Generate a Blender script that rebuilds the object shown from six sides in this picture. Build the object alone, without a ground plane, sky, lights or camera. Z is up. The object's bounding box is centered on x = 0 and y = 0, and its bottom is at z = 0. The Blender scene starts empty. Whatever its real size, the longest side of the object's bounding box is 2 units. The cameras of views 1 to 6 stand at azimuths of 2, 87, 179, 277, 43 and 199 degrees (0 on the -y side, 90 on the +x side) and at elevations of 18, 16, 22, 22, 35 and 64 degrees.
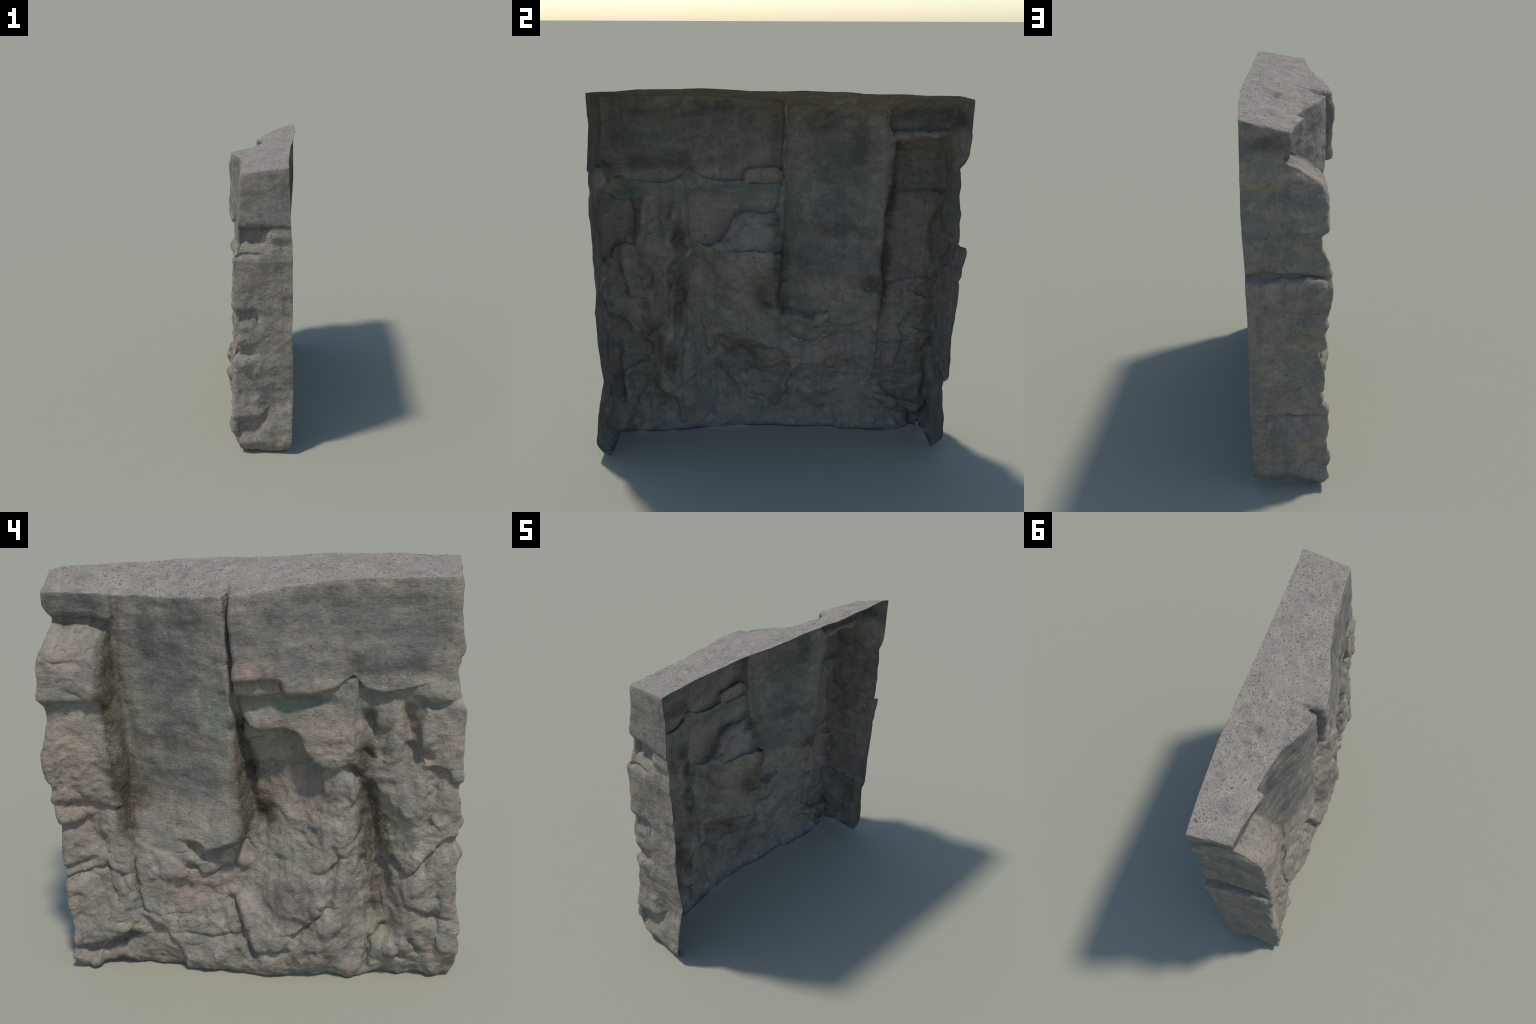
"""A weathered slab of layered cliff rock: an open-backed shell with a rough face,
a sawn-looking speckled top, two side faces and a ragged foot."""
import bpy
import math
import random
import numpy as np

random.seed(7)
STEP = 0.0050          # grid spacing of the rock surface, metres
THICK = 0.003          # thickness of the shell


# ---------------------------------------------------------------- noise helpers
_perm = np.random.RandomState(11).permutation(256).astype(np.int64)
_perm = np.concatenate([_perm, _perm, _perm])
_g = np.random.RandomState(5).normal(size=(256, 3))
_g /= np.linalg.norm(_g, axis=1, keepdims=True)


def noise3(p):
    """Gradient noise, about -0.7 to 0.7."""
    i = np.floor(p).astype(np.int64)
    f = p - i
    i &= 255
    u = f * f * f * (f * (f * 6 - 15) + 10)
    out = np.zeros(len(p))
    for dx in (0, 1):
        wx = u[:, 0] if dx else 1 - u[:, 0]
        a = _perm[i[:, 0] + dx]
        for dy in (0, 1):
            wy = u[:, 1] if dy else 1 - u[:, 1]
            b = _perm[a + i[:, 1] + dy]
            for dz in (0, 1):
                wz = u[:, 2] if dz else 1 - u[:, 2]
                g = _g[_perm[b + i[:, 2] + dz]]
                dot = g[:, 0] * (f[:, 0] - dx) + g[:, 1] * (f[:, 1] - dy) + g[:, 2] * (f[:, 2] - dz)
                out += wx * wy * wz * dot
    return out


def fbm(p, scale, octaves=4, gain=0.5, seed=0.0, stretch=(1, 1, 1), billow=False):
    q = p / scale * np.array(stretch) + 17.3 * seed + 40.0
    total, amp = np.zeros(len(p)), 1.0
    for _ in range(octaves):
        n = noise3(q)
        total += amp * ((0.30 - np.abs(n)) * 1.6 if billow else n)
        q = q * 2.03 + 9.7
        amp *= gain
    return total


def smooth(a, b, x):
    t = np.clip((x - a) / (b - a), 0, 1)
    return t * t * (3 - 2 * t)


def lerp(a, b, t):
    return a + (b - a) * t


def curve(x, *pts):
    """Smooth-ish interpolation through (x, value) control points."""
    pts = sorted(pts)
    return np.interp(x, [p[0] for p in pts], [p[1] for p in pts])


def sheet(y, z, *rows):
    """Blend profiles h(y) that are given at several heights z: (z, (y, h), (y, h) ...)."""
    rows = sorted(rows, key=lambda r: r[0])
    zs = [r[0] for r in rows]
    vals = [curve(y, *r[1:]) for r in rows]
    out = vals[0].copy()
    for k in range(len(rows) - 1):
        t = np.clip((z - zs[k]) / (zs[k + 1] - zs[k]), 0, 1)
        out = lerp(out, vals[k + 1], t) if k else lerp(vals[0], vals[1], t)
    return out


def seg_dist(y, z, a, b):
    ay, az = a
    dy, dz = b[0] - ay, b[1] - az
    t = np.clip(((y - ay) * dy + (z - az) * dz) / (dy * dy + dz * dz + 1e-12), 0, 1)
    return np.hypot(y - ay - t * dy, z - az - t * dz), t


def line_dist(y, z, pts):
    d = np.full(y.shape, 9.0)
    for a, b in zip(pts[:-1], pts[1:]):
        d = np.minimum(d, seg_dist(y, z, a, b)[0])
    return d


def inside(y, z, pts):
    """Signed distance to a polygon, positive inside."""
    d = np.full(y.shape, 9.0)
    odd = np.zeros(y.shape, bool)
    n = len(pts)
    for k in range(n):
        a, b = pts[k], pts[(k + 1) % n]
        d = np.minimum(d, seg_dist(y, z, a, b)[0])
        cross = (a[1] > z) != (b[1] > z)
        yi = (b[0] - a[0]) * (z - a[1]) / (b[1] - a[1] + 1e-12) + a[0]
        odd ^= cross & (y < yi)
    return np.where(odd, d, -d)


# ---------------------------------------------------------------- outlines
def edge_y_plus(z):      # corner between the face and the +y side
    return curve(z, (0.0, .945), (.07, .95), (.15, .922), (.31, .918), (.42, .926), (.49, .932), (.63, .935), (.83, .934),
                 (.94, .951), (1.02, .937), (1.06, .956), (1.16, .955), (1.29, .934), (1.36, .930), (1.40, .955), (1.45, .958),
                 (1.52, .941), (1.585, .945), (1.64, .923), (1.71, .905), (1.775, .912), (1.82, .935), (1.95, .937))


def rim_y_plus(z):
    return curve(z, (0.0, .94), (.19, .928), (.29, .915), (.405, .904), (.442, .912), (.46, .937), (.69, .937), (.84, .949),
                 (.93, .955), (1.08, .957), (1.142, .974), (1.185, .972), (1.20, .945), (1.23, .937), (1.32, .933), (1.37, .939), (1.425, .926),
                 (1.544, .906), (1.605, .910), (1.634, .942), (1.672, .957), (1.8, .961), (1.95, .965))


def edge_y_minus(z):
    return curve(z, (0.0, -.955), (.10, -.956), (.15, -.953), (.22, -.966), (.257, -.948), (.293, -.964), (.43, -.939), (.57, -.939),
                 (.684, -.946), (.733, -.927), (.78, -.942), (.93, -.945), (.995, -.931), (1.05, -.944), (1.22, -.943),
                 (1.367, -.949), (1.42, -.93), (1.479, -.901), (1.59, -.90), (1.612, -.929), (1.637, -.933), (1.70, -.917), (1.794, -.907),
                 (1.90, -.909), (1.95, -.90))


def rim_y_minus(z):
    return curve(z, (0.0, -.975), (.11, -.970), (.226, -.957), (.384, -.935), (.466, -.915), (.59, -.927), (.68, -.938), (.85, -.937),
                 (1.08, -.929), (1.23, -.935), (1.41, -.941), (1.567, -.946), (1.72, -.932), (1.82, -.923), (1.93, -.930), (1.98, -.929))


def rim_x(side, z):
    if side > 0:
        return curve(z, (0, .205), (.09, .211), (.61, .225), (.94, .228), (1.22, .238), (1.49, .255), (1.95, .256))
    return curve(z, (0, .19), (.09, .215), (.46, .226), (.88, .218), (1.05, .223), (1.40, .223), (1.6, .212), (1.95, .200))


def rim_x_top(y):
    return curve(y, (-.93, .195), (-.73, .201), (-.39, .214), (0, .238), (.44, .264), (.76, .262), (.97, .254))


def rim_z_top(y):
    return curve(y, (-.93, 1.972), (-.69, 1.988), (-.37, 1.996), (-.08, 1.984), (.13, 1.985), (.33, 1.978), (.5, 1.971), (.66, 1.969),
                 (.885, 1.961), (.965, 1.942))


def crest_z(y):          # height of the edge between face and top
    return curve(y, (-.93, 1.930), (-.46, 1.935), (-.23, 1.917), (.0, 1.892), (.06, 1.886), (.17, 1.872), (.32, 1.865),
                 (.5, 1.866), (.605, 1.872), (.625, 1.884), (.77, 1.884), (.95, 1.876))


# ---------------------------------------------------------------- relief of the face
BLOCK = [(.052, 2.1), (.058, 1.77), (.06, 1.65), (.05, 1.53), (-.07, 1.53), (-.15, 1.52), (-.165, 1.467), (-.27, 1.458), (-.39, 1.478),
         (-.46, 1.525), (-.50, 1.468), (-.59, 1.458), (-.71, 1.465), (-.78, 1.49), (-.86, 1.475), (-.885, 1.60), (-1.1, 1.60), (-1.1, 2.1)]
STRIP = [(.05, 1.60), (.05, 1.447), (-.07, 1.457), (-.18, 1.462), (-.18, 1.60)]
SLAB = [(.078, 2.1), (.076, 1.65), (.068, 1.43), (.062, 1.25), (.052, 1.06), (.046, .94), (.032, .82), (.052, .735), (.22, .675), (.25, .715), (.315, .722),
        (.32, .655), (.44, .635), (.58, .70), (.615, .75), (.60, 1.0), (.60, 1.3), (.632, 1.5), (.632, 1.72), (.615, 1.78), (.607, 2.1)]
CORNER = [(.607, 2.1), (.612, 1.79), (.63, 1.755), (.75, 1.765), (1.1, 1.775), (1.1, 2.1)]
PILLAR = [(1.1, 1.95), (.63, 1.95), (.62, 1.70), (.620, 1.58), (.634, 1.50), (.630, 1.43), (.602, 1.36), (.604, 1.22), (.598, 1.03), (.598, .86),
          (.60, .73), (.60, .62), (.575, .46), (.57, .33), (.80, -.1), (1.1, -.1)]
OVER = [(.04, 1.40), (.03, 1.345), (0, 1.30), (-.07, 1.272), (-.15, 1.29), (-.225, 1.255), (-.25, 1.19), (-.285, 1.135), (-.37, 1.095),
        (-.44, 1.11), (-.475, 1.15), (-.485, 1.50), (.04, 1.50)]
PANEL = [(.06, 1.26), (.03, 1.25), (-.15, 1.225), (-.215, 1.18), (-.27, 1.095), (-.14, 1.092), (.06, 1.10)]
STEPS = [(.02, 1.30), (-.07, 1.285), (-.15, 1.30), (-.225, 1.265), (-.25, 1.20), (-.29, 1.13), (-.26, 1.12), (-.215, 1.175), (-.15, 1.225), (.03, 1.245)]
CRACK = [(-.485, 1.62), (-.475, 1.54), (-.487, 1.44), (-.492, 1.30), (-.480, 1.19), (-.475, 1.07), (-.485, .92), (-.50, .82), (-.495, .69), (-.505, .57),
         (-.52, .41), (-.535, .25), (-.55, .10)]
GULLY = [(-.53, 1.0), (-.55, .83), (-.57, .69), (-.60, .52), (-.63, .34), (-.62, .22)]
SHELF_COLUMN = [(-.775, 1.385), (-.83, 1.38), (-.90, 1.41), (-1.1, 1.42), (-1.1, 1.045), (-.90, 1.045), (-.875, 1.10), (-.775, 1.10), (-.755, 1.25)]


def face_height(y, z, p):
    """How far the face stands out towards -x at (y, z)."""
    wy = 0.014 * fbm(p, .16, 3, seed=1)
    wz = 0.014 * fbm(p, .16, 3, seed=2)
    wy2 = wy + 0.010 * fbm(p, .045, 2, seed=3)
    wz2 = wz + 0.010 * fbm(p, .045, 2, seed=4)
    Y, Z, Y2, Z2 = y + wy, z + wz, y + wy2, z + wz2

    # lower wall, bulging in the middle foot, receding up to the niche
    h = sheet(y, z,
              (0.05, (-.95, .15), (-.6, .14), (-.45, .17), (-.2, .195), (.0, .195), (.15, .165), (.36, .17), (.62, .14), (.95, .145)),
              (0.18, (-.95, .168), (-.7, .175), (-.5, .15), (-.40, .195), (-.2, .225), (.0, .215), (.12, .160), (.25, .155), (.40, .18), (.60, .16), (.95, .15)),
              (0.32, (-.95, .165), (-.7, .175), (-.55, .10), (-.45, .175), (-.39, .225), (-.33, .250), (-.28, .24), (-.15, .22), (.0, .18), (.15, .125), (.28, .13), (.42, .160), (.58, .16), (.95, .14)),
              (0.46, (-.95, .155), (-.75, .175), (-.55, .085), (-.47, .150), (-.40, .225), (-.33, .250), (-.27, .225), (-.2, .195), (-.10, .14), (-.03, .10), (.1, .09), (.25, .115), (.40, .140), (.6, .125), (.95, .13)),
              (0.55, (-.95, .15), (-.75, .18), (-.57, .085), (-.47, .145), (-.40, .215), (-.34, .235), (-.28, .20), (-.2, .155), (-.1, .09), (0, .06), (.1, .085), (.25, .135), (.40, .160), (.6, .12), (.95, .13)),
              (0.72, (-.95, .15), (-.75, .165), (-.57, .080), (-.48, .150), (-.41, .185), (-.35, .180), (-.27, .13), (-.1, .07), (0, .04), (.15, .08), (.6, .08), (.95, .125)),
              (0.90, (-.95, .15), (-.75, .15), (-.55, .08), (-.48, .160), (-.41, .172), (-.36, .165), (-.26, .095), (-.1, .04), (0, .01), (.15, .06), (.6, .07), (.95, .135)),
              (1.09, (-.95, .14), (-.7, .125), (-.55, .10), (-.47, .175), (-.40, .160), (-.27, .060), (0, -.008), (.06, -.012), (.2, .02), (.95, .15)),
              (1.32, (-.95, .14), (-.7, .115), (-.5, .135), (-.27, .10), (.06, .07), (.2, .05), (.95, .13)),
              (1.46, (-.95, .13), (-.5, .145), (.06, .15), (.95, .13)),
              (1.90, (-.95, .10), (-.5, .10), (.06, .12), (.95, .10)))

    # niche: a panel standing at the back, its foot overhanging the receding wall
    m = smooth(-.006, .008, inside(Y, Z, PANEL))
    h = lerp(h, .055 + .15 * (z - 1.09) + .03 * (-y), m)
    m = smooth(-.006, .008, inside(Y, Z, STEPS))
    h = lerp(h, .105, m)
    # nose and wall above the niche, with the green recessed band on top
    m = smooth(-.010, .012, inside(Y2, Z2, OVER))
    body = sheet(y, z, (1.12, (-.45, .180), (-.3, .165), (.05, .14)), (1.28, (-.45, .180), (-.3, .175), (-.1, .155), (.05, .12)),
                 (1.35, (-.45, .168), (-.3, .166), (-.1, .155), (.05, .13)), (1.46, (-.45, .170), (-.3, .162), (.05, .155)))
    h = lerp(h, body, m)

    # stub column at the -y corner, its top a ledge, its foot overhanging
    m = smooth(-.012, .012, inside(Y2, Z2, SHELF_COLUMN))
    h = lerp(h, .158, m)

    # the gully with dry grass, and the crack beside it
    d = line_dist(Y, Z, GULLY)
    h -= .050 * np.exp(-(d / .045) ** 2)
    wave = .030 * fbm(p, .12, 2, seed=51)
    d = line_dist(Y2 + wave + .008, Z2, CRACK)
    h -= (.040 * smooth(1.3, 1.1, z) * smooth(.45, .75, z) + .012) * np.clip(.7 + 1.6 * fbm(p, .11, 2, seed=52), .1, 1.4) * np.exp(-(d / .015) ** 2)

    # left pillar, top sloping in under the corner block
    m = smooth(-.010, .010, inside(Y2, Z2, PILLAR))
    body = curve(z, (-.1, .16), (.2, .150), (.45, .122), (.72, .108), (.93, .122), (1.06, .130), (1.18, .132), (1.30, .130), (1.37, .115),
                 (1.395, .120), (1.43, .148), (1.54, .146), (1.60, .134), (1.64, .11), (1.66, .08), (1.70, .015), (1.735, -.055), (1.80, -.09))
    body = body + .026 * smooth(.86, .93, y) * smooth(1.35, 1.25, z)
    inner = smooth(1.64, 1.70, z)
    body = lerp(body, body + .30 * (.93 - y) * .25, inner)
    h = lerp(h, body, m)

    # the smooth leaning slab
    m = smooth(-.012, .010, inside(Y, Z, SLAB))
    body = sheet(y, z,
                 (0.70, (.04, .195), (.15, .192), (.25, .165), (.32, .135), (.45, .100), (.6, .085)),
                 (0.95, (.04, .170), (.15, .145), (.32, .090), (.45, .050), (.6, .035)),
                 (1.22, (.06, .168), (.15, .148), (.25, .120), (.44, .050), (.6, .0)),
                 (1.45, (.06, .170), (.15, .148), (.25, .120), (.44, .038), (.6, -.004), (.66, -.02)),
                 (1.70, (.06, .180), (.20, .138), (.35, .058), (.5, .005), (.60, -.018), (.66, -.035)),
                 (1.90, (.07, .190), (.18, .144), (.33, .058), (.39, .04), (.5, .015), (.61, -.010)))
    h = lerp(h, body, m)
    # mossy foot of the slab where it dips into the joint beside the pillar
    joint = [(.628, 1.67), (.630, 1.49), (.622, 1.42), (.602, 1.29), (.600, 1.17), (.596, 1.0), (.596, .86), (.592, .71), (.595, .57), (.587, .41), (.578, .34)]
    d = line_dist(Y, Z, joint)
    h -= .014 * np.exp(-(d / .012) ** 2) + .012 * np.exp(-(d / .040) ** 2) * smooth(.64, .61, y)

    # corner block at the top
    m = smooth(-.008, .008, inside(Y, Z, CORNER))
    h = lerp(h, curve(y, (.60, .048), (.71, .019), (.87, -.02), (.97, -.040)) - .020 * smooth(1.80, 1.76, z) * smooth(.64, .70, y), m)

    # big overhanging block and the strip tucked beneath its end
    m = smooth(-.008, .008, inside(Y, Z, STRIP))
    h = lerp(h, .172 - .1 * (.05 - y) * .4, m)
    m = smooth(-.009, .009, inside(Y, Z, BLOCK))
    body = sheet(y, z,
                 (1.45, (-.95, .135), (-.7, .143), (-.39, .185), (-.2, .208), (.06, .195)),
                 (1.60, (-.95, .122), (-.7, .140), (-.39, .175), (-.15, .212), (.06, .215)),
                 (1.74, (-.95, .108), (-.7, .125), (-.39, .155), (-.15, .205), (.06, .230)),
                 (1.93, (-.95, .075), (-.88, .10), (-.64, .112), (-.5, .106), (-.3, .148), (-.09, .198), (.02, .212), (.06, .205)))
    h = lerp(h, body, m)
    # joint between block and slab
    d = line_dist(Y, Z, [(.066, 2.1), (.067, 1.77), (.067, 1.65), (.060, 1.50), (.054, 1.44)])
    h -= .026 * np.exp(-(d / .008) ** 2) * smooth(1.40, 1.46, z)

    # slots, steps and lips
    def ledge(pts, depth, reach, h):
        d = line_dist(Y, Z, pts)
        zl = np.interp(y, *zip(*sorted(pts)))
        below = smooth(.004, -.006, Z - zl)
        return h - depth * below * np.exp(-(d / reach) ** 2)
    h = ledge([(.22, .675), (.25, .712), (.315, .72), (.06, .735)], .018, .05, h)
    h = ledge([(.29, .595), (.25, .55), (.11, .59), (.065, .69)], .030, .05, h)
    h = ledge([(.58, .35), (.47, .33), (.36, .35)], .012, .05, h)
    for pts, dep, rch in (([(.90, .925), (.77, .915), (.66, .90)], .030, .05), ([(.92, .80), (.86, .815), (.80, .845)], .035, .045),
                          ([(.93, .585), (.85, .60), (.80, .625)], .025, .035), ([(.93, .525), (.82, .555), (.74, .575), (.66, .545)], .028, .04),
                          ([(.94, 1.40), (.84, 1.425), (.73, 1.42)], .016, .030), ([(.85, .135), (.74, .18), (.63, .21)], .060, .06),
                          ([(-.06, .165), (-.14, .185)], .045, .035), ([(-.64, .66), (-.72, .585), (-.79, .66), (-.86, .74), (-.95, .78)], .035, .055),
                          ([(-.19, .27), (-.25, .33), (-.34, .42)], .028, .035), ([(-.76, .42), (-.86, .36)], .030, .04),
                          ([(.35, .24), (.22, .22), (.12, .24)], .014, .05), ([(-.30, .58), (-.37, .64)], .02, .03)):
        h = ledge(pts, dep, rch, h)

    # scarp dropping from the slab's foot to the base, gullies and diagonal ribs of the foot
    scarp = inside(Y, Z, [(.57, .315), (.47, .275), (.41, .20), (.365, .13), (.345, -.1), (.80, -.1), (.80, .10), (.66, .22)])
    h -= .035 * smooth(-.01, .018, scarp)
    for pts, dep, wid in (([(.12, .40), (.08, .31), (.055, .21), (.02, .14)], .040, .022), ([(-.40, .67), (-.365, .58), (-.35, .44), (-.25, .33)], .030, .022),
                          ([(-.04, .86), (-.05, .74), (-.045, .60)], .016, .014), ([(-.61, .26), (-.55, .20), (-.52, .05)], .040, .022),
                          ([(.07, 1.28), (.02, 1.12), (.01, .95), (-.01, .81), (.05, .69)], .030, .030),
                          ([(.73, .58), (.71, .44), (.69, .38)], .022, .014), ([(.66, .54), (.63, .44)], .022, .014),
                          ([(.80, .80), (.74, .70), (.69, .60)], .015, .03), ([(.84, .98), (.78, .92)], .015, .02),
                          ([(-.54, 1.34), (-.56, 1.27)], .045, .030), ([(-.70, 1.36), (-.72, 1.26)], .045, .028), ([(-.725, 1.20), (-.74, 1.13)], .04, .018),
                          ([(-.77, 1.17), (-.80, 1.15)], .030, .018), ([(-.53, 1.17), (-.55, 1.14)], .03, .018), ([(-.46, 1.085), (-.485, 1.07)], .05, .022),
                          ([(-.82, 1.0), (-.80, .85)], .022, .03), ([(-.85, .55), (-.86, .20)], .018, .03), ([(-.74, .22), (-.78, .15)], .025, .016),
                          ([(-.68, .19), (-.70, .13), (-.64, .12)], .025, .02), ([(.85, 1.73), (.77, 1.71), (.66, 1.70)], .025, .020),
                          ([(-.475, 1.70), (-.47, 1.55)], .012, .02), ([(-.02, 1.40), (-.35, 1.42)], .022, .035), ([(-.53, 1.42), (-.68, 1.42)], .018, .03),
                          ([(.885, 1.60), (.86, 1.595), (.74, 1.595)], .014, .010), ([(.80, 1.46), (.76, 1.45)], .02, .02)):
        h -= dep * np.exp(-(line_dist(Y2, Z2, pts) / wid) ** 2)
    for yy, zz, ry, rz, amp in ((-.09, 1.325, .06, .04, .012), (-.55, 1.30, .045, .12, -.035), (-.62, 1.27, .03, .05, -.03), (-.76, 1.0, .05, .10, .02), (-.60, 1.30, .04, .04, .020), (-.57, 1.06, .045, .07, .02),
                                (-.64, 1.22, .04, .09, .030), (-.88, .66, .04, .05, .02), (-.78, .50, .06, .06, .03), (-.83, .42, .04, .03, .02),
                                (-.66, .17, .04, .04, .03), (-.475, .42, .035, .12, -.030), (-.03, 1.04, .04, .05, -.03), (-.14, .42, .07, .08, .02), (.37, .50, .06, .06, -.025), (.50, .97, .08, .12, -.014), (-.47, 1.0, .02, .06, .02), (-.90, .20, .04, .05, .02), (.30, .63, .05, .02, .02), (.12, .63, .05, .03, .03),
                                (.07, .60, .035, .03, .03), (.84, .96, .05, .05, .018), (.88, .70, .05, .05, .015), (.64, .48, .025, .05, .025),
                                (.88, .47, .05, .03, .018), (.66, .245, .05, .02, .03), (.58, .25, .04, .04, .02), (.05, .34, .04, .06, .03),
                                (-.10, .24, .09, .05, .02), (-.30, .22, .09, .05, .015), (-.84, 1.44, .05, .025, .035), (.10, 1.60, .03, .12, .01),
                                (-.10, .50, .07, .09, .018), (.005, 1.55, .06, .03, .012), (-.13, 1.86, .05, .03, .004), (-.70, .92, .05, .10, .025),
                                (.83, .035, .06, .03, .03), (.24, .10, .08, .05, .015)):
        h += amp * np.exp(-((Y - yy) / ry) ** 2 - ((Z - zz) / rz) ** 2)

    # undercuts: rock just below an overhanging lip is drawn up behind it
    lift = np.zeros(y.shape)
    for poly, lo, hi, left, right, amount in ((BLOCK, 1.40, 1.56, .03, -.86, .030), (STRIP, 1.40, 1.48, .03, -.17, .022), (OVER, 1.08, 1.34, .02, -.44, .026),
                                              (PANEL, 1.04, 1.115, .03, -.27, .030), (SHELF_COLUMN, 1.0, 1.12, -.78, -1.0, .022), (SLAB, .60, .76, .58, .06, .016)):
        sd = inside(Y, Z, poly)
        near_lip = smooth(.004, -.004, sd) * np.exp(-(sd / .026) ** 2)
        near_lip *= smooth(lo - .02, lo, z) * smooth(hi + .02, hi, z) * smooth(left + .02, left, y) * smooth(right - .02, right, y)
        lift = np.maximum(lift, amount * near_lip)
    return h, lift


def roughness(y, z):
    """1 where the rock is broken and lumpy, small on the smooth slab and block faces."""
    smooth_part = np.maximum(smooth(-.02, .03, inside(y, z, SLAB)), smooth(-.02, .03, inside(y, z, BLOCK)))
    smooth_part = np.maximum(smooth_part, smooth(-.02, .02, inside(y, z, CORNER)))
    smooth_part = np.maximum(smooth_part, .5 * smooth(1.2, 1.3, z))
    smooth_part = np.maximum(smooth_part, smooth(0, .02, inside(y, z, PANEL)))
    broken = .45 * np.exp(-((y + .06) / .16) ** 2 - ((z - 1.57) / .09) ** 2) + .3 * np.exp(-((y + .6) / .25) ** 2 - ((z - 1.50) / .05) ** 2)
    return np.minimum(1, 1 - .88 * smooth_part + broken)


# ---------------------------------------------------------------- build the grid
N_FRONT = int(1.88 / STEP)
N_SIDE = int(.38 / STEP)
N_CURL = 22
N_ROWS = N_CURL + int(1.80 / STEP)
CURL = .10


def build_points():
    cols = N_FRONT + 1 + 2 * N_SIDE
    rows = N_ROWS + 1
    e = np.concatenate([np.full(N_SIDE, -1.0), np.linspace(-1, 1, N_FRONT + 1), np.full(N_SIDE, 1.0)])
    a = np.concatenate([np.linspace(1, 0, N_SIDE + 1)[:-1], np.zeros(N_FRONT + 1), np.linspace(0, 1, N_SIDE + 1)[1:]])
    E, _ = np.meshgrid(e, np.arange(rows))
    A, R = np.meshgrid(a, np.arange(rows))
    # first guess of y to get the crest, then heights
    y0 = np.where(E < 0, E * .915, E * .935)
    side = np.where(A > 0, np.sign(E), 0)
    ragged = fbm(np.stack([np.zeros(y0.size), y0.ravel(), np.ones(y0.size)], 1), .07, 4, .6, seed=61).reshape(y0.shape)
    top = crest_z(y0) + .009 * ragged
    top = np.where(A > 0, lerp(top, np.where(E > 0, 1.944, 1.973), A), top)
    phi = np.clip(R / N_CURL, 0, 1) * math.pi / 2
    t = np.clip((R - N_CURL) / (N_ROWS - N_CURL), 0, 1)
    z = np.where(R < N_CURL, CURL * (1 - np.cos(phi)), CURL + t * (top - CURL))
    inset = np.where(R < N_CURL, CURL * (1 - np.sin(phi)), 0)
    yp, ym = edge_y_plus(z), edge_y_minus(z)
    yf = lerp(ym, yp, (E + 1) / 2)
    p0 = np.stack([np.zeros(z.size), yf.ravel(), z.ravel()], 1)
    h, lift = (v.reshape(z.shape) for v in face_height(yf.ravel(), z.ravel(), p0))
    rough = roughness(yf.ravel(), z.ravel()).reshape(z.shape)
    xr = np.where(E > 0, rim_x(1, z), rim_x(-1, z))
    yr = np.where(E > 0, rim_y_plus(z), rim_y_minus(z))
    x = np.where(A > 0, lerp(-h, xr, A), -h)
    y = np.where(A > 0, lerp(yf, yr, A), yf)

    # side relief: out = how far a side stands out beyond the ruled surface
    ps = np.stack([x.ravel(), y.ravel(), z.ravel()], 1)
    wz = (0.02 * fbm(ps, .15, 3, seed=21)).reshape(z.shape)
    wx = (0.02 * fbm(ps, .15, 3, seed=22)).reshape(z.shape)
    Zw, Xw = z + wz * .6, x + wx
    out = np.zeros(z.shape)
    minus, plus = (E < 0) & (A > 0), (E > 0) & (A > 0)
    # -y side: undercut below the block, a lump in it, slot, hollow and flared foot
    o = -.030 * smooth(1.60, 1.575, Zw) * smooth(1.40, 1.50, Zw) * smooth(.10, .05, Xw)
    o += -.010 * smooth(1.60, 1.58, Zw) * smooth(1.45, 1.50, Zw)
    o += .030 * np.exp(-((Xw - .12) / .06) ** 2 - ((Zw - 1.53) / .04) ** 2)
    o += -.020 * np.exp(-((Zw - 1.41) / .012) ** 2) * smooth(.05, -.02, Xw)
    o += -.030 * smooth(1.05, 1.035, Zw) * smooth(.90, 1.02, Zw) * smooth(.0, -.06, Xw)
    o += -.035 * np.exp(-((Xw + .015) / .014) ** 2 - ((Zw - .96) / .035) ** 2)
    o += -.012 * smooth(.815, .80, Zw) * smooth(.70, .78, Zw) * smooth(.0, -.05, Xw)
    o += .018 * np.exp(-((Xw + .12) / .04) ** 2 - ((Zw - .84) / .03) ** 2) + .02 * np.exp(-((Xw + .10) / .04) ** 2 - ((Zw - .66) / .03) ** 2)
    o += -.026 * np.exp(-((Zw - .36) / .08) ** 2 - ((Xw - .09) / .09) ** 2) + .014 * np.exp(-((Zw - .10) / .05) ** 2 - ((Xw + .08) / .06) ** 2)
    line = .245 + .75 * (Xw + .05) * smooth(-.08, .0, Xw)
    o += -.040 * smooth(.012, -.012, Zw - line) * smooth(-.20, -.01, Zw - line) * smooth(.16, -.05, Xw)
    out = np.where(minus, o, out)
    # +y side: undercut below the corner block, a deep bedding crack and two lesser ledges
    o = -.002 * smooth(1.66, 1.62, Zw) * smooth(1.40, 1.55, Zw)
    o += -.030 * np.exp(-((Zw - 1.200) / .011) ** 2) * smooth(-.16, -.10, Xw)
    o += .014 * np.exp(-((Zw - 1.53) / .05) ** 2)
    o += .010 * smooth(1.0, 1.03, Zw) * smooth(1.19, 1.17, Zw)
    o += -.008 * np.exp(-((Zw - 1.01) / .02) ** 2)
    o += -.016 * np.exp(-((Zw - .445) / .012) ** 2)
    o += 0 + .040 * np.exp(-((Zw - .31) / .09) ** 2 - ((Xw + .02) / .14) ** 2)
    out = np.where(plus, o, out)
    fade = smooth(0, .08, A)
    y = y + np.sign(E) * out * np.where(A > 0, fade, 0)

    # the foot curls in under the face and the sides
    front_in = inset * np.where(A > 0, 1 - smooth(0, .25, A), 1)
    x = x + front_in * .55
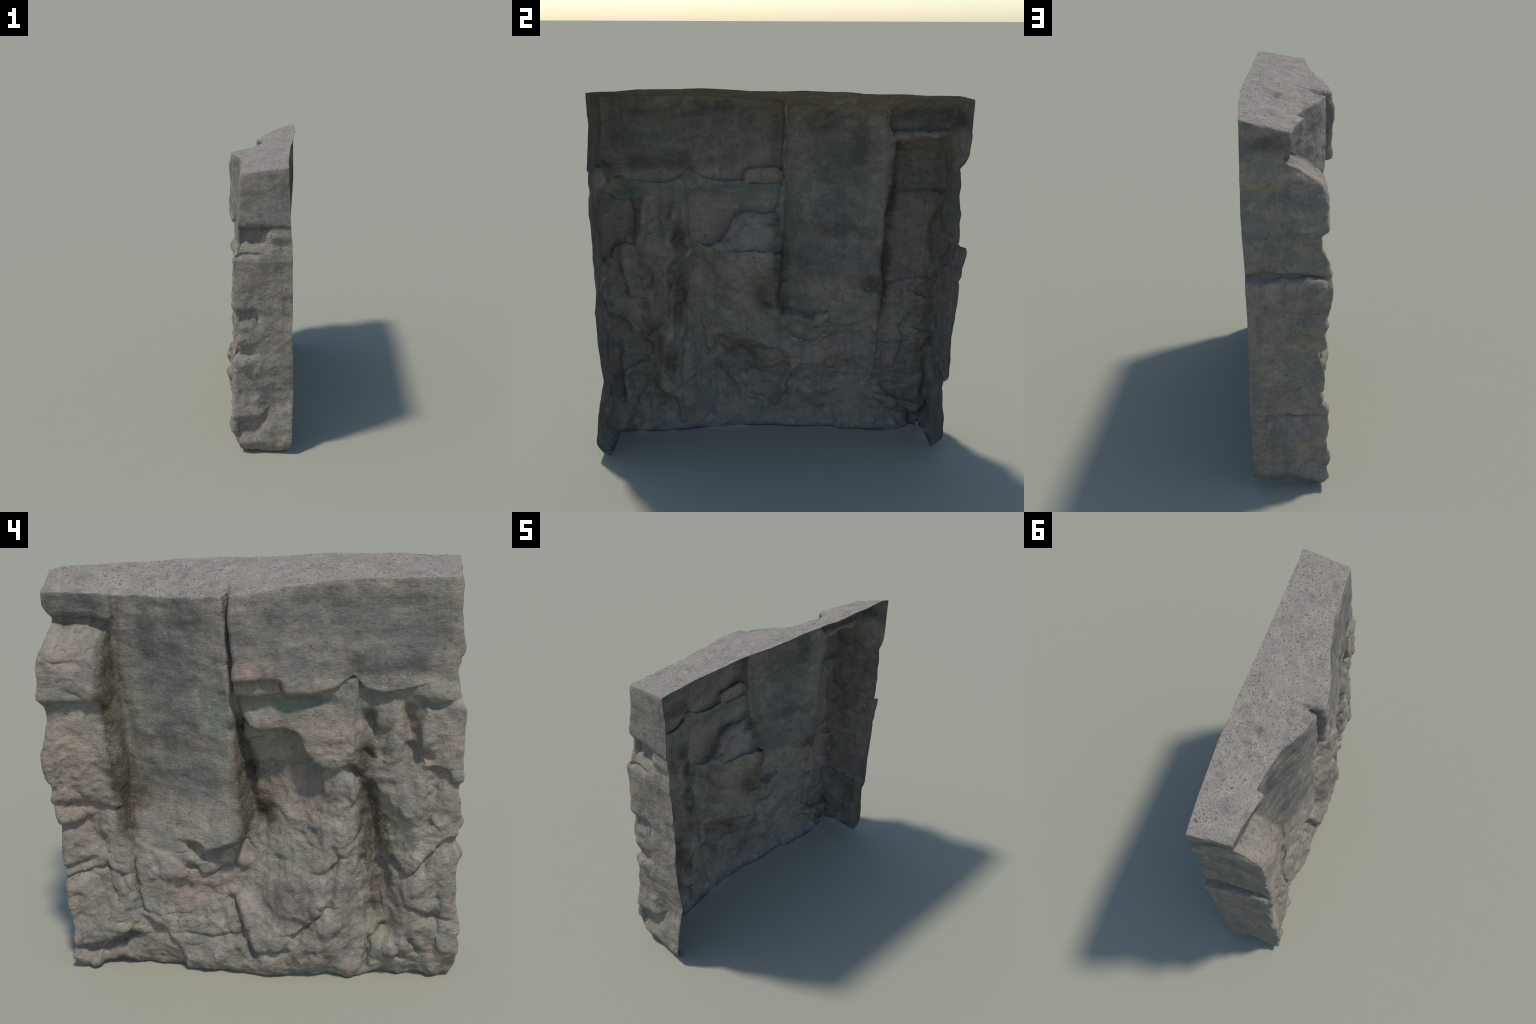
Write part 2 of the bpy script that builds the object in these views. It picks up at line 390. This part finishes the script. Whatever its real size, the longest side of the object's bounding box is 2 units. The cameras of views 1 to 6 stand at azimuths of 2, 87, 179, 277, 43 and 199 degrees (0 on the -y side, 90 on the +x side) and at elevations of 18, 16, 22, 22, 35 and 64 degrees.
    edge_dist = np.where(A > 0, 0, np.minimum(y - ym, yp - y))
    side_in = inset * np.where(A > 0, 1, np.exp(-(edge_dist / .06) ** 2)) * .75
    y = y - np.sign(E) * side_in
    z = z + .010 * fbm(ps, .10, 3, seed=31).reshape(z.shape) * smooth(.25, .0, z) + (.004 + np.where(E > 0, .034, .006) * np.where(A > 0, smooth(0, .6, A), smooth(.7, 1, np.abs(E)) * .3)) * smooth(.2, 0, z)
    z = z + np.where(A > 0, lift * smooth(.3, 0, A), lift)
    strip = np.stack([x, y, z], -1)

    # top: between the crest of the face and the back rim
    f0 = N_SIDE
    crest = strip[-1, f0:f0 + N_FRONT + 1]
    left = strip[-1, f0::-1]                       # from corner to rim at -y
    right = strip[-1, f0 + N_FRONT:]               # from corner to rim at +y
    T = np.linspace(0, 1, N_SIDE + 1)[:, None]
    S = np.linspace(0, 1, N_FRONT + 1)[None, :]
    yc = lerp(crest[None, :, 1], lerp(left[-1, 1], right[-1, 1], S), T)
    kern = np.hanning(41) / np.hanning(41).sum()
    calm = np.stack([np.convolve(np.pad(crest[:, k], 20, mode="edge"), kern, "valid") for k in range(3)], 1)
    local = np.exp(-T * 7) * smooth(1, .6, T)
    xt = lerp(calm[None, :, 0], rim_x_top(yc), T) + (crest - calm)[None, :, 0] * local
    zt = lerp(calm[None, :, 2], rim_z_top(yc), T) + (crest - calm)[None, :, 2] * local
    # let the two ends follow the strip exactly
    ends = np.maximum(smooth(.06, 0, S), smooth(.94, 1, S)) * np.ones_like(T)
    pick = np.where(S < .5, 0, 1)
    for arr, k in ((xt, 0), (yc, 1), (zt, 2)):
        off_l = (left[:, k] - arr[:, 0])[:, None]
        off_r = (right[:, k] - arr[:, -1])[:, None]
        arr += np.where(pick == 0, off_l, off_r) * ends
    inner = smooth(0, .15, T) * smooth(0, .04, S) * smooth(1, .96, S)
    zt += .006 * np.sin(math.pi * T) * inner + .008 * np.exp(-((yc - .05) / .28) ** 2 - ((xt - .12) / .08) ** 2) * inner * smooth(1, .7, T)
    zt -= .018 * np.exp(-((yc - .085) / .014) ** 2 - ((xt + .15) / .07) ** 2) * smooth(0, .05, T)
    for px, py, rx, ry, dep in ((.10, .30, .022, .030, .022), (.135, .385, .030, .016, .026), (.09, .34, .05, .05, .010), (.02, .55, .05, .03, .010)):
        zt -= dep * np.exp(-((xt - px) / rx) ** 2 - ((yc - py) / ry) ** 2)
    cap = np.stack([xt, yc, zt], -1)
    return strip, cap, E, A, rough


strip, cap, E, A, rough_strip = build_points()
ROWS, COLS = strip.shape[:2]
F0 = N_SIDE

# index maps: the cap shares the strip's last row on three sides
idx_strip = np.arange(ROWS * COLS).reshape(ROWS, COLS)
idx_cap = np.full(cap.shape[:2], -1)
idx_cap[0, :] = idx_strip[-1, F0:F0 + N_FRONT + 1]
idx_cap[:, 0] = idx_strip[-1, F0::-1]
idx_cap[:, -1] = idx_strip[-1, F0 + N_FRONT:]
free = idx_cap < 0
idx_cap[free] = ROWS * COLS + np.arange(free.sum())
P = np.concatenate([strip.reshape(-1, 3), cap[free]])
rough = np.concatenate([rough_strip.ravel(), np.full(free.sum(), .12)])


def quads(ix, flip):
    q = np.stack([ix[:-1, :-1], ix[:-1, 1:], ix[1:, 1:], ix[1:, :-1]], -1).reshape(-1, 4)
    return q[:, ::-1] if flip else q


q_strip, q_cap = quads(idx_strip, True), quads(idx_cap, True)
Q = np.concatenate([q_strip, q_cap])
N = len(P)
edges = np.unique(np.sort(np.concatenate([Q[:, [k, (k + 1) % 4]] for k in range(4)]), axis=1), axis=0)
deg = np.bincount(edges.ravel(), minlength=N).astype(float)

# border of the sheet: the foot row, both rims and the top rim
border = np.zeros(N, bool)
border[idx_strip[0, :]] = True
border[idx_strip[:, 0]] = True
border[idx_strip[:, -1]] = True
border[idx_cap[-1, :]] = True


def laplace(V):
    out = np.empty_like(V)
    for k in range(3):
        s = np.bincount(edges[:, 0], V[edges[:, 1], k], N) + np.bincount(edges[:, 1], V[edges[:, 0], k], N)
        out[:, k] = s / deg - V[:, k]
    return out


def vertex_normals(V):
    d1, d2 = V[Q[:, 2]] - V[Q[:, 0]], V[Q[:, 3]] - V[Q[:, 1]]
    fn = np.cross(d1, d2)
    vn = np.empty_like(V)
    for k in range(3):
        vn[:, k] = sum(np.bincount(Q[:, c], fn[:, k], N) for c in range(4))
    return vn / (np.linalg.norm(vn, axis=1, keepdims=True) + 1e-12)


# round the long edges (face to sides, face to top, sides to top)
w = np.zeros(N)
col = np.arange(COLS)
near = np.minimum(np.abs(col - F0), np.abs(col - F0 - N_FRONT))
w[idx_strip] = np.maximum(np.exp(-(near / 4.0) ** 2)[None, :], np.exp(-((ROWS - 1 - np.arange(ROWS)) / 3.5) ** 2)[:, None])
T_rows = np.arange(cap.shape[0])
S_cols = np.minimum(np.arange(cap.shape[1]), cap.shape[1] - 1 - np.arange(cap.shape[1]))
w[idx_cap] = np.maximum(w[idx_cap], np.maximum(np.exp(-(T_rows / 2.5) ** 2)[:, None], np.exp(-(S_cols / 3.0) ** 2)[None, :]))
w[border] = 0
for _ in range(4):
    P += .5 * w[:, None] * laplace(P)

# even out the mesh over the steep steps by sliding vertices along the surface
for _ in range(24):
    L = laplace(P)
    n = vertex_normals(P)
    slide = L - n * (L * n).sum(1, keepdims=True)
    slide[border] = 0
    P += .45 * slide + .05 * np.where(border[:, None], 0, L)

# broken-rock relief along the normal
n = vertex_normals(P)
on_top = smooth(.6, .85, n[:, 2]) * smooth(1.84, 1.88, P[:, 2])
on_side = smooth(.6, .9, np.abs(n[:, 1]))
lump = fbm(P, .16, 3, .42, seed=6, stretch=(1, 1.15, .95))
knob = fbm(P + .02 * np.stack([fbm(P, .1, 2, seed=40), fbm(P, .1, 2, seed=41), fbm(P, .1, 2, seed=42)], 1), .12, 2, .42, seed=8, billow=True)
bed = fbm(P, .05, 3, .55, seed=9, stretch=(.35, .22, 1.0))
grain = fbm(P, .022, 2, .5, seed=12)
r = rough * (1 - .80 * on_top) * (1 - .65 * on_side)
disp = r * (.034 * lump + .018 * knob + .006 * fbm(P, .042, 2, .5, seed=18, billow=True) + .001 * grain) + (.4 + .6 * r) * .0030 * bed + .0008 * grain + .008 * (1 - r) * lump + .0035 * on_top * fbm(P, .05, 3, .55, seed=71) + .013 * (1 - r) * (1 - on_top) * (1 - .5 * on_side) * fbm(P, .10, 3, .5, seed=15, stretch=(.6, .35, 1))
disp *= np.where(border, .4, 1.0)
P += n * disp[:, None]
for _ in range(2):
    P += .3 * np.where(border[:, None], 0, laplace(P))
P[:, 2] = np.where(P[:, 2] < .006, .006 * np.exp((P[:, 2] - .006) / .006), P[:, 2])

NORM = vertex_normals(P)
# the shell's inner skin
soft = NORM.copy()
for _ in range(3):
    soft += .5 * laplace(soft)
soft /= np.linalg.norm(soft, axis=1, keepdims=True)
INNER = P - soft * THICK
INNER[:, 2] = np.maximum(INNER[:, 2], .0)


# ---------------------------------------------------------------- materials
class Tree:
    def __init__(self, name):
        self.mat = bpy.data.materials.new(name)
        self.mat.use_nodes = True
        self.t = self.mat.node_tree
        self.t.nodes.clear()
        self.coord = self.t.nodes.new("ShaderNodeTexCoord").outputs["Object"]

    def put(self, socket, value):
        if isinstance(value, bpy.types.NodeSocket):
            self.t.links.new(value, socket)
        elif value is not None:
            socket.default_value = value

    def math(self, op, a, b=None, c=None, clamp=False):
        n = self.t.nodes.new("ShaderNodeMath")
        n.operation, n.use_clamp = op, clamp
        for k, v in enumerate((a, b, c)):
            self.put(n.inputs[k], v)
        return n.outputs[0]

    def remap(self, v, a, b, lo=0.0, hi=1.0):
        n = self.t.nodes.new("ShaderNodeMapRange")
        n.interpolation_type = "SMOOTHSTEP"
        for k, x in zip(("Value", "From Min", "From Max", "To Min", "To Max"), (v, a, b, lo, hi)):
            self.put(n.inputs[k], x)
        return n.outputs[0]

    def noise(self, scale, detail=4.0, rough=.55, stretch=(1, 1, 1), offset=(0, 0, 0), distortion=0.0):
        m = self.t.nodes.new("ShaderNodeMapping")
        self.put(m.inputs["Vector"], self.coord)
        m.inputs["Scale"].default_value = stretch
        m.inputs["Location"].default_value = offset
        n = self.t.nodes.new("ShaderNodeTexNoise")
        self.put(n.inputs["Vector"], m.outputs[0])
        for k, v in (("Scale", scale), ("Detail", detail), ("Roughness", rough), ("Distortion", distortion)):
            n.inputs[k].default_value = v
        return n.outputs["Fac"]

    def spots(self, scale, size, offset=(0, 0, 0)):
        m = self.t.nodes.new("ShaderNodeMapping")
        self.put(m.inputs["Vector"], self.coord)
        m.inputs["Location"].default_value = offset
        n = self.t.nodes.new("ShaderNodeTexVoronoi")
        self.put(n.inputs["Vector"], m.outputs[0])
        n.inputs["Scale"].default_value = scale
        return self.remap(n.outputs["Distance"], size, size * .45)

    def mix(self, fac, a, b, mode="MIX"):
        n = self.t.nodes.new("ShaderNodeMix")
        n.data_type, n.blend_type = "RGBA", mode
        self.put(n.inputs[0], fac)
        for s, v in ((n.inputs[6], a), (n.inputs[7], b)):
            self.put(s, (*v, 1) if isinstance(v, tuple) else v)
        return n.outputs[2]

    def xyz(self):
        n = self.t.nodes.new("ShaderNodeSeparateXYZ")
        self.put(n.inputs[0], self.coord)
        return n.outputs

    def patch(self, y, z, cy, cz, ry, rz, wobble, soft=.5):
        """Soft elliptical stain around (cy, cz) with a ragged border."""
        dy = self.math("MULTIPLY", self.math("SUBTRACT", y, cy), 1 / ry)
        dz = self.math("MULTIPLY", self.math("SUBTRACT", z, cz), 1 / rz)
        r2 = self.math("ADD", self.math("MULTIPLY", dy, dy), self.math("MULTIPLY", dz, dz))
        d = self.math("ADD", self.math("SQRT", r2), wobble)
        return self.remap(d, 1 + soft, 1 - soft)

    def finish(self, colour, bump_h, strength, dist, rough_v=.92):
        b = self.t.nodes.new("ShaderNodeBump")
        b.inputs["Strength"].default_value = strength
        b.inputs["Distance"].default_value = dist
        self.put(b.inputs["Height"], bump_h)
        s = self.t.nodes.new("ShaderNodeBsdfPrincipled")
        self.put(s.inputs["Base Color"], colour)
        s.inputs["Roughness"].default_value = rough_v
        s.inputs["Specular IOR Level"].default_value = .18
        self.put(s.inputs["Normal"], b.outputs[0])
        o = self.t.nodes.new("ShaderNodeOutputMaterial")
        self.t.links.new(s.outputs[0], o.inputs[0])
        return self.mat


PINK, TAN, GREY, BLUE = (.286, .236, .186), (.305, .268, .202), (.216, .203, .171), (.122, .125, .116)
GREEN, OLIVE, DARK, SOIL = (.165, .188, .148), (.268, .258, .182), (.066, .064, .056), (.080, .066, .042)


def rock(name, top=False):
    T = Tree(name)
    x, y, z = T.xyz()
    big = T.noise(4.0, 5, .6, (1, 1, 1.2))
    mid = T.noise(13.0, 5, .6, (1, .7, 1.5), (3, 1, 7))
    streaky = T.noise(70.0, 4, .65, (1, .5, 1.5), (1, 5, 2))
    fine = T.noise(62.0, 5, .70, (1, .9, 1.1), (1, 5, 2))
    fine = T.math("ADD", T.math("MULTIPLY", fine, .62), T.math("MULTIPLY", streaky, .38))
    pit = T.remap(T.noise(38.0, 5, .68, (1, .8, 1.2), (7, 7, 1)), .60, .72)
    grit = T.noise(260.0, 2, .6)
    wob = T.math("MULTIPLY", T.math("SUBTRACT", T.noise(7.0, 5, .65, (1, 1, 1), (9, 2, 4)), .5), 1.6)
    if top:
        c = T.mix(T.remap(mid, .3, .7), (.250, .214, .180), (.285, .256, .205))
        c = T.mix(T.remap(T.noise(10.0, 5, .65, (1, 1, 1), (3, 3, 8)), .50, .66, 0, .80), c, (.165, .157, .140))
        c = T.mix(T.remap(T.noise(14.0, 4, .6, (1, 1, 1), (6, 2, 8)), .54, .66, 0, .6), c, (.34, .31, .25))
        c = T.mix(T.math("MULTIPLY", pit, .45), c, (.105, .099, .088))
        c = T.mix(T.remap(fine, .50, .64, 0, .45), c, (.12, .113, .10))
        c = T.mix(T.math("MULTIPLY", T.remap(T.noise(115.0, 2, .5, (1, 1, 1), (2, 8, 3)), .57, .65), T.remap(mid, .35, .65, .35, .95)), c, (.055, .052, .048))
        c = T.mix(T.math("MULTIPLY", T.remap(T.noise(55.0, 3, .6, (1, 1, 1), (5, 1, 6)), .60, .68), T.remap(big, .40, .6, .25, .95)), c, (.06, .057, .052))
        c = T.mix(T.remap(grit, .35, .7, .0, .30), c, (.36, .33, .28))
    else:
        c = T.mix(T.remap(mid, .40, .60), PINK, GREY)
        c = T.mix(T.math("MULTIPLY", T.remap(T.noise(9.0, 4, .6, (1, 1, 1), (2, 4, 9)), .52, .66), .65), c, (.172, .167, .148))
        c = T.mix(T.math("MULTIPLY", T.remap(T.noise(11.0, 4, .6, (1, 1, 1), (8, 1, 3)), .54, .66), .70), c, (.345, .300, .240))
        c = T.mix(T.remap(big, .50, .72, 0, .8), c, TAN)

        def stain(c, colour, amount, *where, grainy=True):
            m = None
            for cy, cz, ry, rz in where:
                p = T.patch(y, z, cy, cz, ry, rz, wob)
                m = p if m is None else T.math("MAXIMUM", m, p)
            if grainy:
                m = T.math("MULTIPLY", m, T.remap(mid, .25, .65, .45, 1.0))
            return T.mix(T.math("MULTIPLY", m, amount), c, colour)

        # bluish-grey lichen film on the smooth faces
        c = stain(c, BLUE, .80, (-.25, 1.74, .30, .17), (-.66, 1.72, .30, .18), (.36, 1.60, .22, .24), (.33, 1.33, .17, .16), (.34, 1.04, .24, .12), (.78, 1.83, .22, .06))
        c = stain(c, DARK, .55, (.45, 1.66, .06, .14), (.36, 1.21, .22, .05), (.30, 1.80, .12, .05), (.80, 1.84, .18, .035), (-.60, 1.58, .24, .05), (-.45, 1.86, .30, .04),
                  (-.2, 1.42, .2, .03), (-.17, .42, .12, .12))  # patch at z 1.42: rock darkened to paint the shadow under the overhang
        # green film below the overhang and on the slab
        c = stain(c, GREEN, .80, (-.18, 1.40, .26, .055), (-.55, 1.42, .12, .04), (.52, 1.36, .06, .12), (.12, 1.33, .06, .16), (.82, 1.40, .15, .03), (-.80, 1.42, .08, .05))
        # yellow-green lichen
        c = stain(c, OLIVE, .65, (.55, .66, .08, .05), (.62, .25, .09, .05), (-.82, 1.44, .08, .05), (-.15, .66, .14, .10), (-.63, .80, .06, .14), (-.60, .30, .06, .10),
                  (.50, 1.38, .05, .04))
        # soil and dead grass in the joints
        c = stain(c, SOIL, .92, (.635, 1.40, .045, .28), (.615, .98, .045, .25), (.55, .92, .06, .08), (.03, 1.00, .045, .26), (-.05, .86, .06, .11), (-.53, .85, .045, .20), (-.52, 1.15, .04, .12), (-.58, .45, .04, .12))
        # red-brown dusting on bare broken rock
        c = stain(c, (.30, .215, .170), .50, (-.04, 1.55, .12, .05), (-.35, 1.30, .12, .10), (-.12, 1.31, .06, .04), (-.22, .95, .18, .10), (.80, 1.15, .12, .20), (.30, .46, .14, .10), (.80, .85, .13, .12), (.80, 1.62, .10, .04))
        c = T.mix(T.math("MULTIPLY", pit, .55), c, (.072, .066, .056))
        streak = T.noise(16.0, 4, .6, (1, 1.0, .12), (6, 3, 2))
        c = T.mix(T.math("MULTIPLY", T.remap(streak, .48, .70), .28), c, DARK)
        c = T.mix(T.remap(fine, .50, .66, 0, .50), c, (.095, .088, .076))
        c = T.mix(T.remap(fine, .47, .32, 0, .50), c, (.36, .315, .26))
        c = T.mix(T.remap(grit, .55, .8, 0, .30), c, (.07, .065, .056))
    bump = T.math("ADD", T.math("SUBTRACT", T.math("MULTIPLY", fine, 1.3), T.math("MULTIPLY", pit, .35)), T.math("MULTIPLY", grit, .30))
    return T.finish(c, bump, .85, .012)


ROCK = rock("weathered_rock")
ROCK_TOP = rock("speckled_rock", top=True)


# ---------------------------------------------------------------- split into parts
cen = P[q_strip].mean(1)
rows_i, cols_i = np.divmod(np.arange(len(q_strip)), COLS - 1)
region = np.empty(len(Q), object)
on_front = (cols_i >= F0) & (cols_i < F0 + N_FRONT)
cy, cz = cen[:, 1], cen[:, 2]
names = np.full(len(q_strip), "base_rubble", object)
names[(cz > .42) & (cy > -.49) & (cy < .30)] = "buttress"
names[(cz > .42) & (cy <= -.49)] = "gully"
names[(cz > .30) & (cy > .30)] = "slab_foot"
names[(cz > 1.09) & (cy > -.49) & (cy < .30)] = "niche"
names[(inside(cy, cz, OVER) > 0)] = "ledge"
names[(inside(cy, cz, [(-.74, 1.47), (-1.1, 1.47), (-1.1, .42), (-.74, .42)]) > 0)] = "column"
names[(inside(cy, cz, PILLAR) > 0) & (cz > .30) & (cz < 1.76)] = "pillar"
names[(inside(cy, cz, SLAB) > 0)] = "wall_slab"
names[(inside(cy, cz, CORNER) > 0)] = "corner_block"
names[(inside(cy, cz, BLOCK) > 0) | (inside(cy, cz, STRIP) > 0)] = "overhanging_block"
names[cols_i < F0] = "side_face"
names[cols_i >= F0 + N_FRONT] = "side_face.001"
region[:len(q_strip)] = names
region[len(q_strip):] = "top_face"

root = bpy.data.objects.new("cliff_rock", None)
root.empty_display_size = .2
bpy.context.scene.collection.objects.link(root)
root["label"] = "weathered layered cliff rock slab, rough face, hollow back"
root["category"] = "rock"

border_edges = np.concatenate([idx_strip[0, :], idx_strip[:, -1][1:], idx_cap[-1, ::-1][1:], idx_strip[::-1, 0][1:]])
loop_a, loop_b = border_edges[:-1], border_edges[1:]
edge_owner = {}
for fi, q in enumerate(Q):
    if border[q].sum() >= 2:
        for k in range(4):
            edge_owner[(q[k], q[(k + 1) % 4])] = fi

ALL = np.concatenate([P, INNER])
ALL_N = np.concatenate([NORM, -soft])
for name in sorted(set(region)):
    sel = np.nonzero(region == name)[0]
    faces = [Q[sel], Q[sel][:, ::-1] + N]
    chosen = set(sel.tolist())
    wall = []
    for a_, b_ in zip(loop_a, loop_b):
        for u_, v_ in ((a_, b_), (b_, a_)):
            f = edge_owner.get((u_, v_))
            if f is not None and f in chosen:
                wall.append((v_, u_, u_ + N, v_ + N))
    if wall:
        faces.append(np.array(wall))
    F = np.concatenate(faces)
    used, inv = np.unique(F, return_inverse=True)
    F = inv.reshape(F.shape)
    me = bpy.data.meshes.new(name.split(".")[0])
    me.vertices.add(len(used))
    me.vertices.foreach_set("co", ALL[used].ravel())
    me.loops.add(F.size)
    me.loops.foreach_set("vertex_index", F.ravel().astype(np.int32))
    me.polygons.add(len(F))
    me.polygons.foreach_set("loop_start", np.arange(0, F.size, 4, dtype=np.int32))
    me.update(calc_edges=True)
    me.validate()
    me.polygons.foreach_set("use_smooth", np.ones(len(me.polygons), bool))
    me.normals_split_custom_set_from_vertices(ALL_N[used].tolist())
    me.materials.append(ROCK_TOP if name == "top_face" else ROCK)
    ob = bpy.data.objects.new(name.split(".")[0], me)
    ob.parent = root
    bpy.context.scene.collection.objects.link(ob)


# ---------------------------------------------------------------- dead grass in the joints
def straw_material():
    T = Tree("dry_grass")
    n = T.noise(30.0, 2)
    c = T.mix(T.remap(n, .35, .65), (.062, .052, .033), (.165, .138, .088))
    return T.finish(c, n, .1, .002)


rng = np.random.RandomState(3)
py, pz = P[:ROWS * COLS, 1], P[:ROWS * COLS, 2]
front_mask = (A.ravel() == 0)


def near_line(pts, wid):
    return front_mask & (line_dist(py, pz, pts) < wid)


spots = [(near_line([(.645, 1.62), (.635, 1.30), (.62, 1.0), (.615, .75)], .020), 280),
         (near_line([(.045, 1.30), (.03, 1.10), (.02, .95), (.03, .78)], .03), 240),
         (near_line([(-.05, .92), (-.06, .80)], .035), 90),
         (near_line([(-.50, 1.15), (-.52, .95), (-.53, .72), (-.56, .5)], .025), 260),
         (near_line([(-.60, .85), (-.62, .70)], .03), 110),
         (near_line([(.60, .62), (.585, .45)], .012), 50)]
verts, tris = [], []
for mask, count in spots:
    pool = np.nonzero(mask)[0]
    for i in rng.choice(pool, count):
        o, nn = P[i], NORM[i]
        t = rng.normal(size=3) * [.6, .7, 1.0] + [0, 0, -.35]
        t -= nn * (t @ nn)
        t /= np.linalg.norm(t)
        bend = np.cross(nn, t) * rng.normal(0, .5)
        length, rad = rng.uniform(.025, .065), rng.uniform(.0006, .0011)
        base = len(verts)
        for k in range(5):
            u = k / 4
            c = o + t * length * (u - .3) + bend * length * u * u + nn * (.0015 + .006 * math.sin(math.pi * u) * rng.uniform(.3, 1))
            w_ = rad * (1 - .75 * u)
            s1, s2 = np.cross(t, nn), nn
            for q in range(3):
                an = 2 * math.pi * q / 3
                verts.append(c + w_ * (math.cos(an) * s1 + math.sin(an) * s2))
        for k in range(4):
            for q in range(3):
                a0, a1 = base + 3 * k + q, base + 3 * k + (q + 1) % 3
                tris.append((a0, a1, a1 + 3, a0 + 3))
me = bpy.data.meshes.new("dry_grass")
me.from_pydata([tuple(v) for v in verts], [], tris)
me.materials.append(straw_material())
ob = bpy.data.objects.new("dry_grass", me)
ob["kind"] = "stuff"
ob.parent = root
bpy.context.scene.collection.objects.link(ob)
